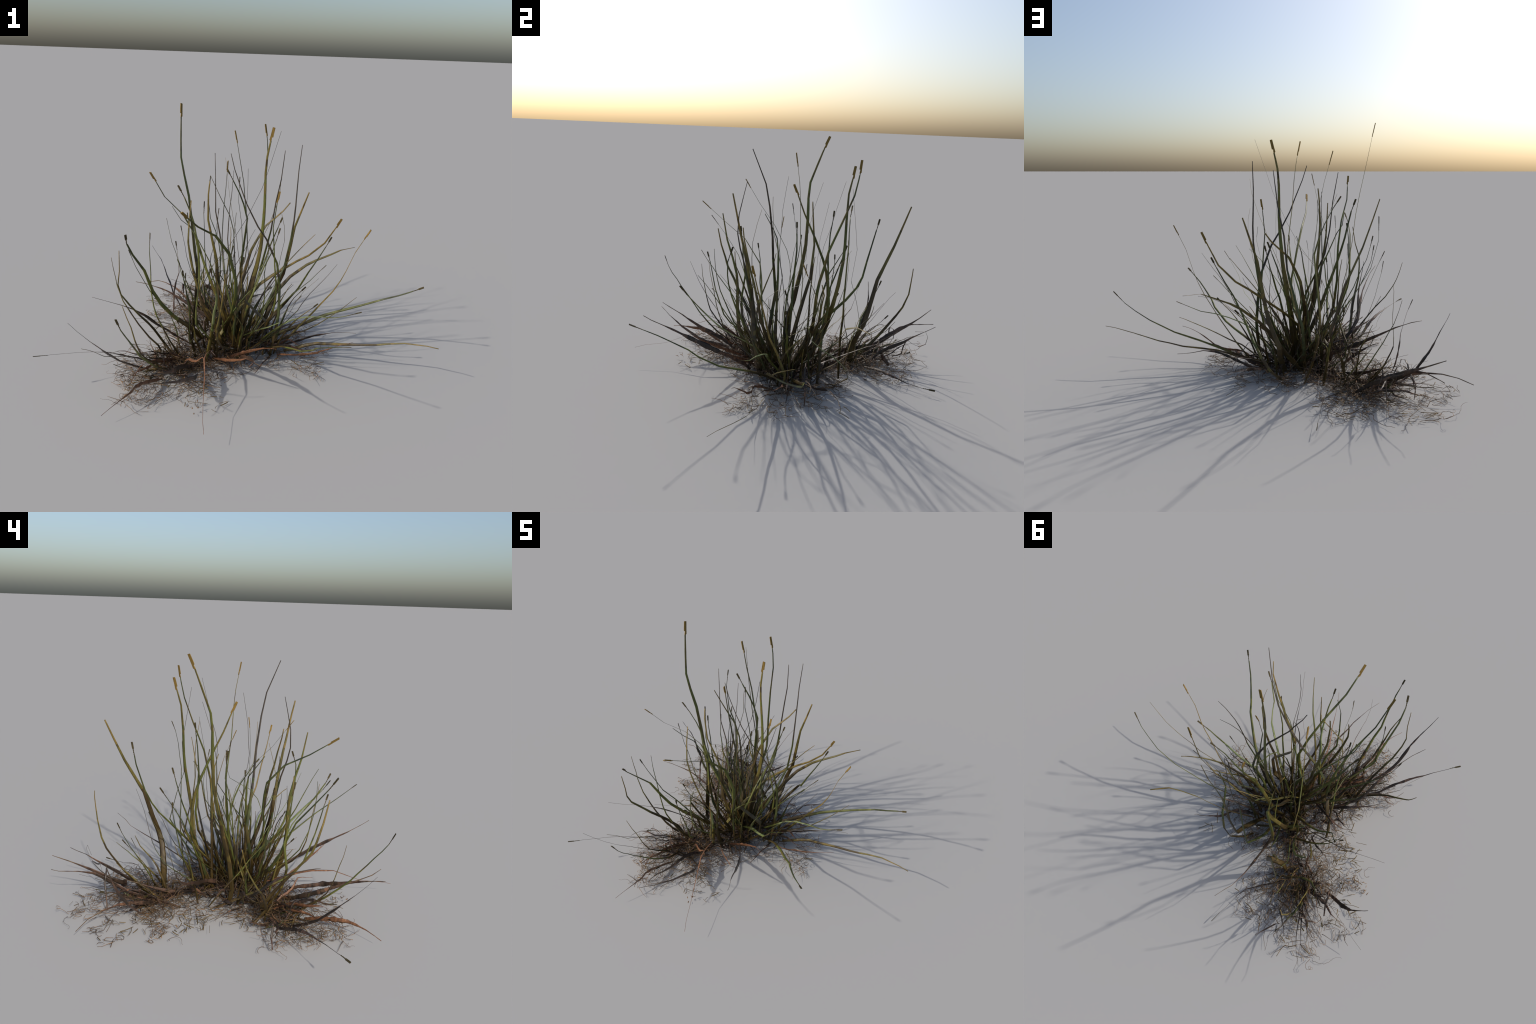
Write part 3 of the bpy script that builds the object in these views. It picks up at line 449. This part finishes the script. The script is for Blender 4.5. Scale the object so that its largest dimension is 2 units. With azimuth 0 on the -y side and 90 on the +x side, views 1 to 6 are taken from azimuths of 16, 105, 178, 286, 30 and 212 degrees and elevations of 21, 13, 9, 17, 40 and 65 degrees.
# the crown itself: short broken sheaths and fibres crossing each other at the stem feet
verts, faces, mats = [], [], []
THATCH = [((-.20, .02), .17, 120), ((-.30, .20), .11, 60), ((-.04, .08), .13, 70), ((-.33, -.18), .11, 60),
          ((-.45, .38), .12, 80), ((-.40, -.32), .12, 70), ((.08, .02), .08, 24), ((-.14, -.14), .10, 40)]
for (cx, cy), r, count in THATCH:
    for i in range(count):
        a, d = random.uniform(0, TAU), r * math.sqrt(random.random())
        foot = Vector((cx + d * math.cos(a), cy + d * math.sin(a), random.uniform(.004, .02)))
        tilt = random.gauss(.55, .5)
        h = random.uniform(0, TAU)
        run = random.uniform(.05, .20)
        q = [foot]
        dirv = Vector((math.cos(h) * math.cos(tilt), math.sin(h) * math.cos(tilt), abs(math.sin(tilt))))
        for k in range(5):
            dirv = (dirv + Vector((random.gauss(0, .22), random.gauss(0, .22), random.gauss(-.05, .15)))).normalized()
            nq = q[-1] + dirv * (run / 5)
            nq.z = max(.004, nq.z)
            q.append(nq)
        w0 = random.uniform(.003, .011)
        fr = frames(q, Vector((-math.sin(h), math.cos(h), random.gauss(0, .6))))
        ws = [w0 * f for f in (.9, 1, .95, .8, .55, .2)]
        sweep(verts, faces, mats, fr, ws, [max(.0012, x * .3) for x in ws], [random.choice((0, 0, 1, 1, 2, 3))] * 5)
thatch = make("crown_thatch", verts, faces, mats, [MAT["sheath"], MAT["dead"], MAT["dark_dead"], MAT["pale_dead"]], clump)
thatch["kind"] = "stuff"

# thin wiry shoots that cross in the two side clumps
for (cx, cy), heading, spread, count in [((-.47, .42), 155, 60, 22), ((-.40, -.32), 235, 60, 18), ((-.10, -.05), 320, 90, 10)]:
    for i in range(count):
        a = math.radians(heading + random.uniform(-spread, spread))
        d = Vector((math.cos(a), math.sin(a), 0))
        length = random.uniform(.14, .30)
        lift = random.uniform(.05, .75)
        foot = Vector((random.gauss(cx, .07), random.gauss(cy, .07), .015))
        pts = []
        for f in (1, .8, .6, .4, .2):
            pts.append(foot + d * (length * f) + Vector((random.gauss(0, .012), random.gauss(0, .012),
                       length * lift * f ** random.uniform(.7, 1.3) + .01)))
        stem(random.choice("ebkde"), random.uniform(.004, .008), random.choice((None, "d")), random.uniform(0, 180), *pts, foot)

# withered blades that curl up in loops
def curl(center, radius, turns, lift, heading, width, kind="d"):
    pts = []
    a0 = math.radians(heading)
    axis = Vector((math.cos(a0), math.sin(a0), 0))
    steps = int(10 * turns)
    c = Vector(center)
    for i in range(steps + 1):
        s = i / steps
        ang = TAU * turns * s
        r = radius * (1 - .55 * s)
        pts.append(c + axis * (r * math.cos(ang)) + Vector((-axis.y, axis.x, 0)) * (.05 * s)
                   + Vector((0, 0, lift + r * math.sin(ang))))
    tail = [pts[0] + Vector((0, 0, -lift * .5)) + axis * .06, Vector((pts[0].x + axis.x * .05, pts[0].y + axis.y * .05, .02))]
    stem(kind, width, None, math.degrees(a0) + 90, *(list(reversed(pts)) + tail))

# a ribbon that hangs from a dead blade and kinks down to the ground
stem("e", .010, None, 40, (-.52, .75, .24), (-.475, .80, .27), (-.455, .825, .235), (-.45, .81, .185), (-.475, .76, .165),
     (-.51, .70, .185), (-.515, .69, .14), (-.51, .69, .10), (-.56, .64, .045), (-.58, .62, .04))
curl((-.60, .62, .0), .055, 1.2, .17, 215, .009)
curl((-.66, .40, .0), .05, 1.1, .13, 120, .010)
curl((.12, .18, .0), .06, .9, .16, 20, .010)
curl((-.42, -.42, .0), .05, 1.1, .10, 160, .010)
curl((-.62, -.34, .0), .06, .8, .06, 200, .008)

# ------------------------------------------------------------------ litter
# heaps of wiry roots: centre, radius, number of strands
HEAPS = [((-.37, .46), .19, 230), ((-.50, .30), .16, 200), ((-.53, .52), .16, 170), ((-.64, .30), .13, 110),
         ((-.26, .62), .11, 60), ((-.30, .72), .06, 18), ((-.46, .66), .12, 70), ((-.60, .75), .08, 34), ((-.75, .72), .08, 28),
         ((-.70, .56), .12, 60), ((-.86, .48), .08, 34), ((-.94, .42), .05, 14), ((-.77, .19), .09, 44), ((-.27, .27), .16, 150),
         ((-.10, .30), .13, 90), ((.00, .38), .08, 34), ((.10, .20), .14, 110), ((.28, .08), .11, 70),
         ((.35, -.10), .08, 40), ((.18, -.06), .13, 80), ((-.42, -.06), .13, 90), ((-.48, -.26), .15, 170),
         ((-.38, -.32), .15, 190), ((-.52, -.49), .15, 150), ((-.66, -.40), .11, 70), ((-.40, -.62), .11, 80),
         ((-.49, -.69), .07, 30), ((-.20, -.36), .15, 150), ((-.12, -.20), .17, 170), ((-.20, .00), .22, 240),
         ((-.52, .10), .13, 80), ((-.22, -.52), .11, 54)]

def litter_height(x, y):
    h = 0
    for (cx, cy), r, n in HEAPS:
        d2 = ((x - cx) ** 2 + (y - cy) ** 2) / (r * r)
        h = max(h, math.exp(-d2) * min(1, n / 130))
    return h

verts, faces, mats = [], [], []
for (cx, cy), r, n in HEAPS:
    for i in range(int(n * (.60 if n > 80 else .38))):
        a, d = random.uniform(0, TAU), r * math.sqrt(random.random()) * random.uniform(.5, 1.1)
        x, y = cx + d * math.cos(a), cy + d * math.sin(a)
        z = .004 + random.random() ** 1.5 * (.014 + .070 * litter_height(x, y))
        heading = random.uniform(0, TAU)
        pitch = random.gauss(0, .25)
        wiry = random.random() < .3
        bend = random.gauss(0, .12 if wiry else 1.1)
        step = random.uniform(.008, .013) if wiry else random.uniform(.005, .011)
        pts = []
        for k in range(random.randint(6, 10) if wiry else random.randint(8, 20)):
            pts.append(Vector((x, y, max(.003, z))))
            heading += bend * .28 + random.gauss(0, .10 if wiry else .5)
            pitch = pitch * .8 + random.gauss(0, .18)
            x += step * math.cos(heading); y += step * math.sin(heading); z += step * math.sin(pitch)
        fr = frames(pts, Vector((.3, .2, .9)))
        g = random.uniform(.0021, .0038) * random.choice((.8, 1, 1.25))
        w = [g * (1 - .6 * k / len(pts)) for k in range(len(pts))]
        mid = random.choice((0, 0, 0, 1))
        sweep(verts, faces, mats, fr, w, w, [mid] * (len(pts) - 1), TRI)
roots = make("litter_root", verts, faces, mats, [MAT["root"], MAT["chaff"]], clump)
roots["kind"] = "stuff"

# papery chaff caught among the roots
verts, faces, mats = [], [], []
for cx, cy in [(-.55, -.56), (-.50, -.67), (-.16, -.42), (-.72, .20), (-.80, .18), (-.64, .36), (-.44, .42),
               (-.14, -.64), (-.30, -.46), (.30, -.10), (-.36, .52), (-.05, .32)]:
    for k in range(9):
        c = Vector((random.gauss(cx, .028), random.gauss(cy, .028), random.uniform(.008, .045)))
        a = random.uniform(0, TAU)
        d = Vector((math.cos(a), math.sin(a), random.gauss(0, .3))).normalized()
        ln = random.uniform(.010, .030)
        fr = frames([c, c + d * ln * .5 + Vector((0, 0, random.gauss(0, .003))), c + d * ln], Vector((-d.y, d.x, random.gauss(0, .5))))
        w = random.uniform(.004, .008)
        sweep(verts, faces, mats, fr, [w * .4, w, w * .2], [.0012] * 3)
chaff = make("litter_chaff", verts, faces, mats, [MAT["chaff"]], clump)
chaff["kind"] = "stuff"

# short straight straws
def straw(x, y, z, heading, length, width, pitch):
    d = Vector((math.cos(heading) * math.cos(pitch), math.sin(heading) * math.cos(pitch), math.sin(pitch)))
    c = Vector((x, y, z + .004 + abs(d.z) * length * .5))
    s = Vector((-d.y, d.x, 0)) * random.gauss(0, .06 * length)
    path = [c - d * (length * .5), c + s, c + d * (length * .5)]
    path, _ = smooth_path(path, 5)
    fr = frames(path, Vector((-d.y, d.x, random.gauss(0, .4))))
    n = len(fr)
    v, f, m = [], [], []
    sweep(v, f, m, fr, [width] * n, [width * .5] * n)
    return v, f, m

STRAW_SPOTS = [(-.58, .04, .13, 34), (-.66, .10, .10, 20), (-.50, -.16, .10, 18), (-.72, .28, .12, 18),
               (-.10, -.56, .10, 16), (-.24, -.50, .12, 18), (-.45, -.58, .12, 16), (-.34, .62, .16, 20),
               (.20, .36, .08, 7), (.30, -.06, .09, 12), (-.84, .44, .10, 14), (-.66, .72, .10, 12),
               (-.44, .36, .18, 34), (-.40, -.34, .18, 30), (-.10, .05, .22, 24)]
for cx, cy, r, n in STRAW_SPOTS:
    for i in range(n):
        a, d = random.uniform(0, TAU), r * math.sqrt(random.random())
        v, f, m = straw(cx + d * math.cos(a), cy + d * math.sin(a), random.uniform(.0, .03), random.uniform(0, TAU),
                        random.uniform(.025, .085), random.uniform(.0022, .0048), random.gauss(0, .15))
        make("straw", v, f, m, [MAT["straw"]], clump)
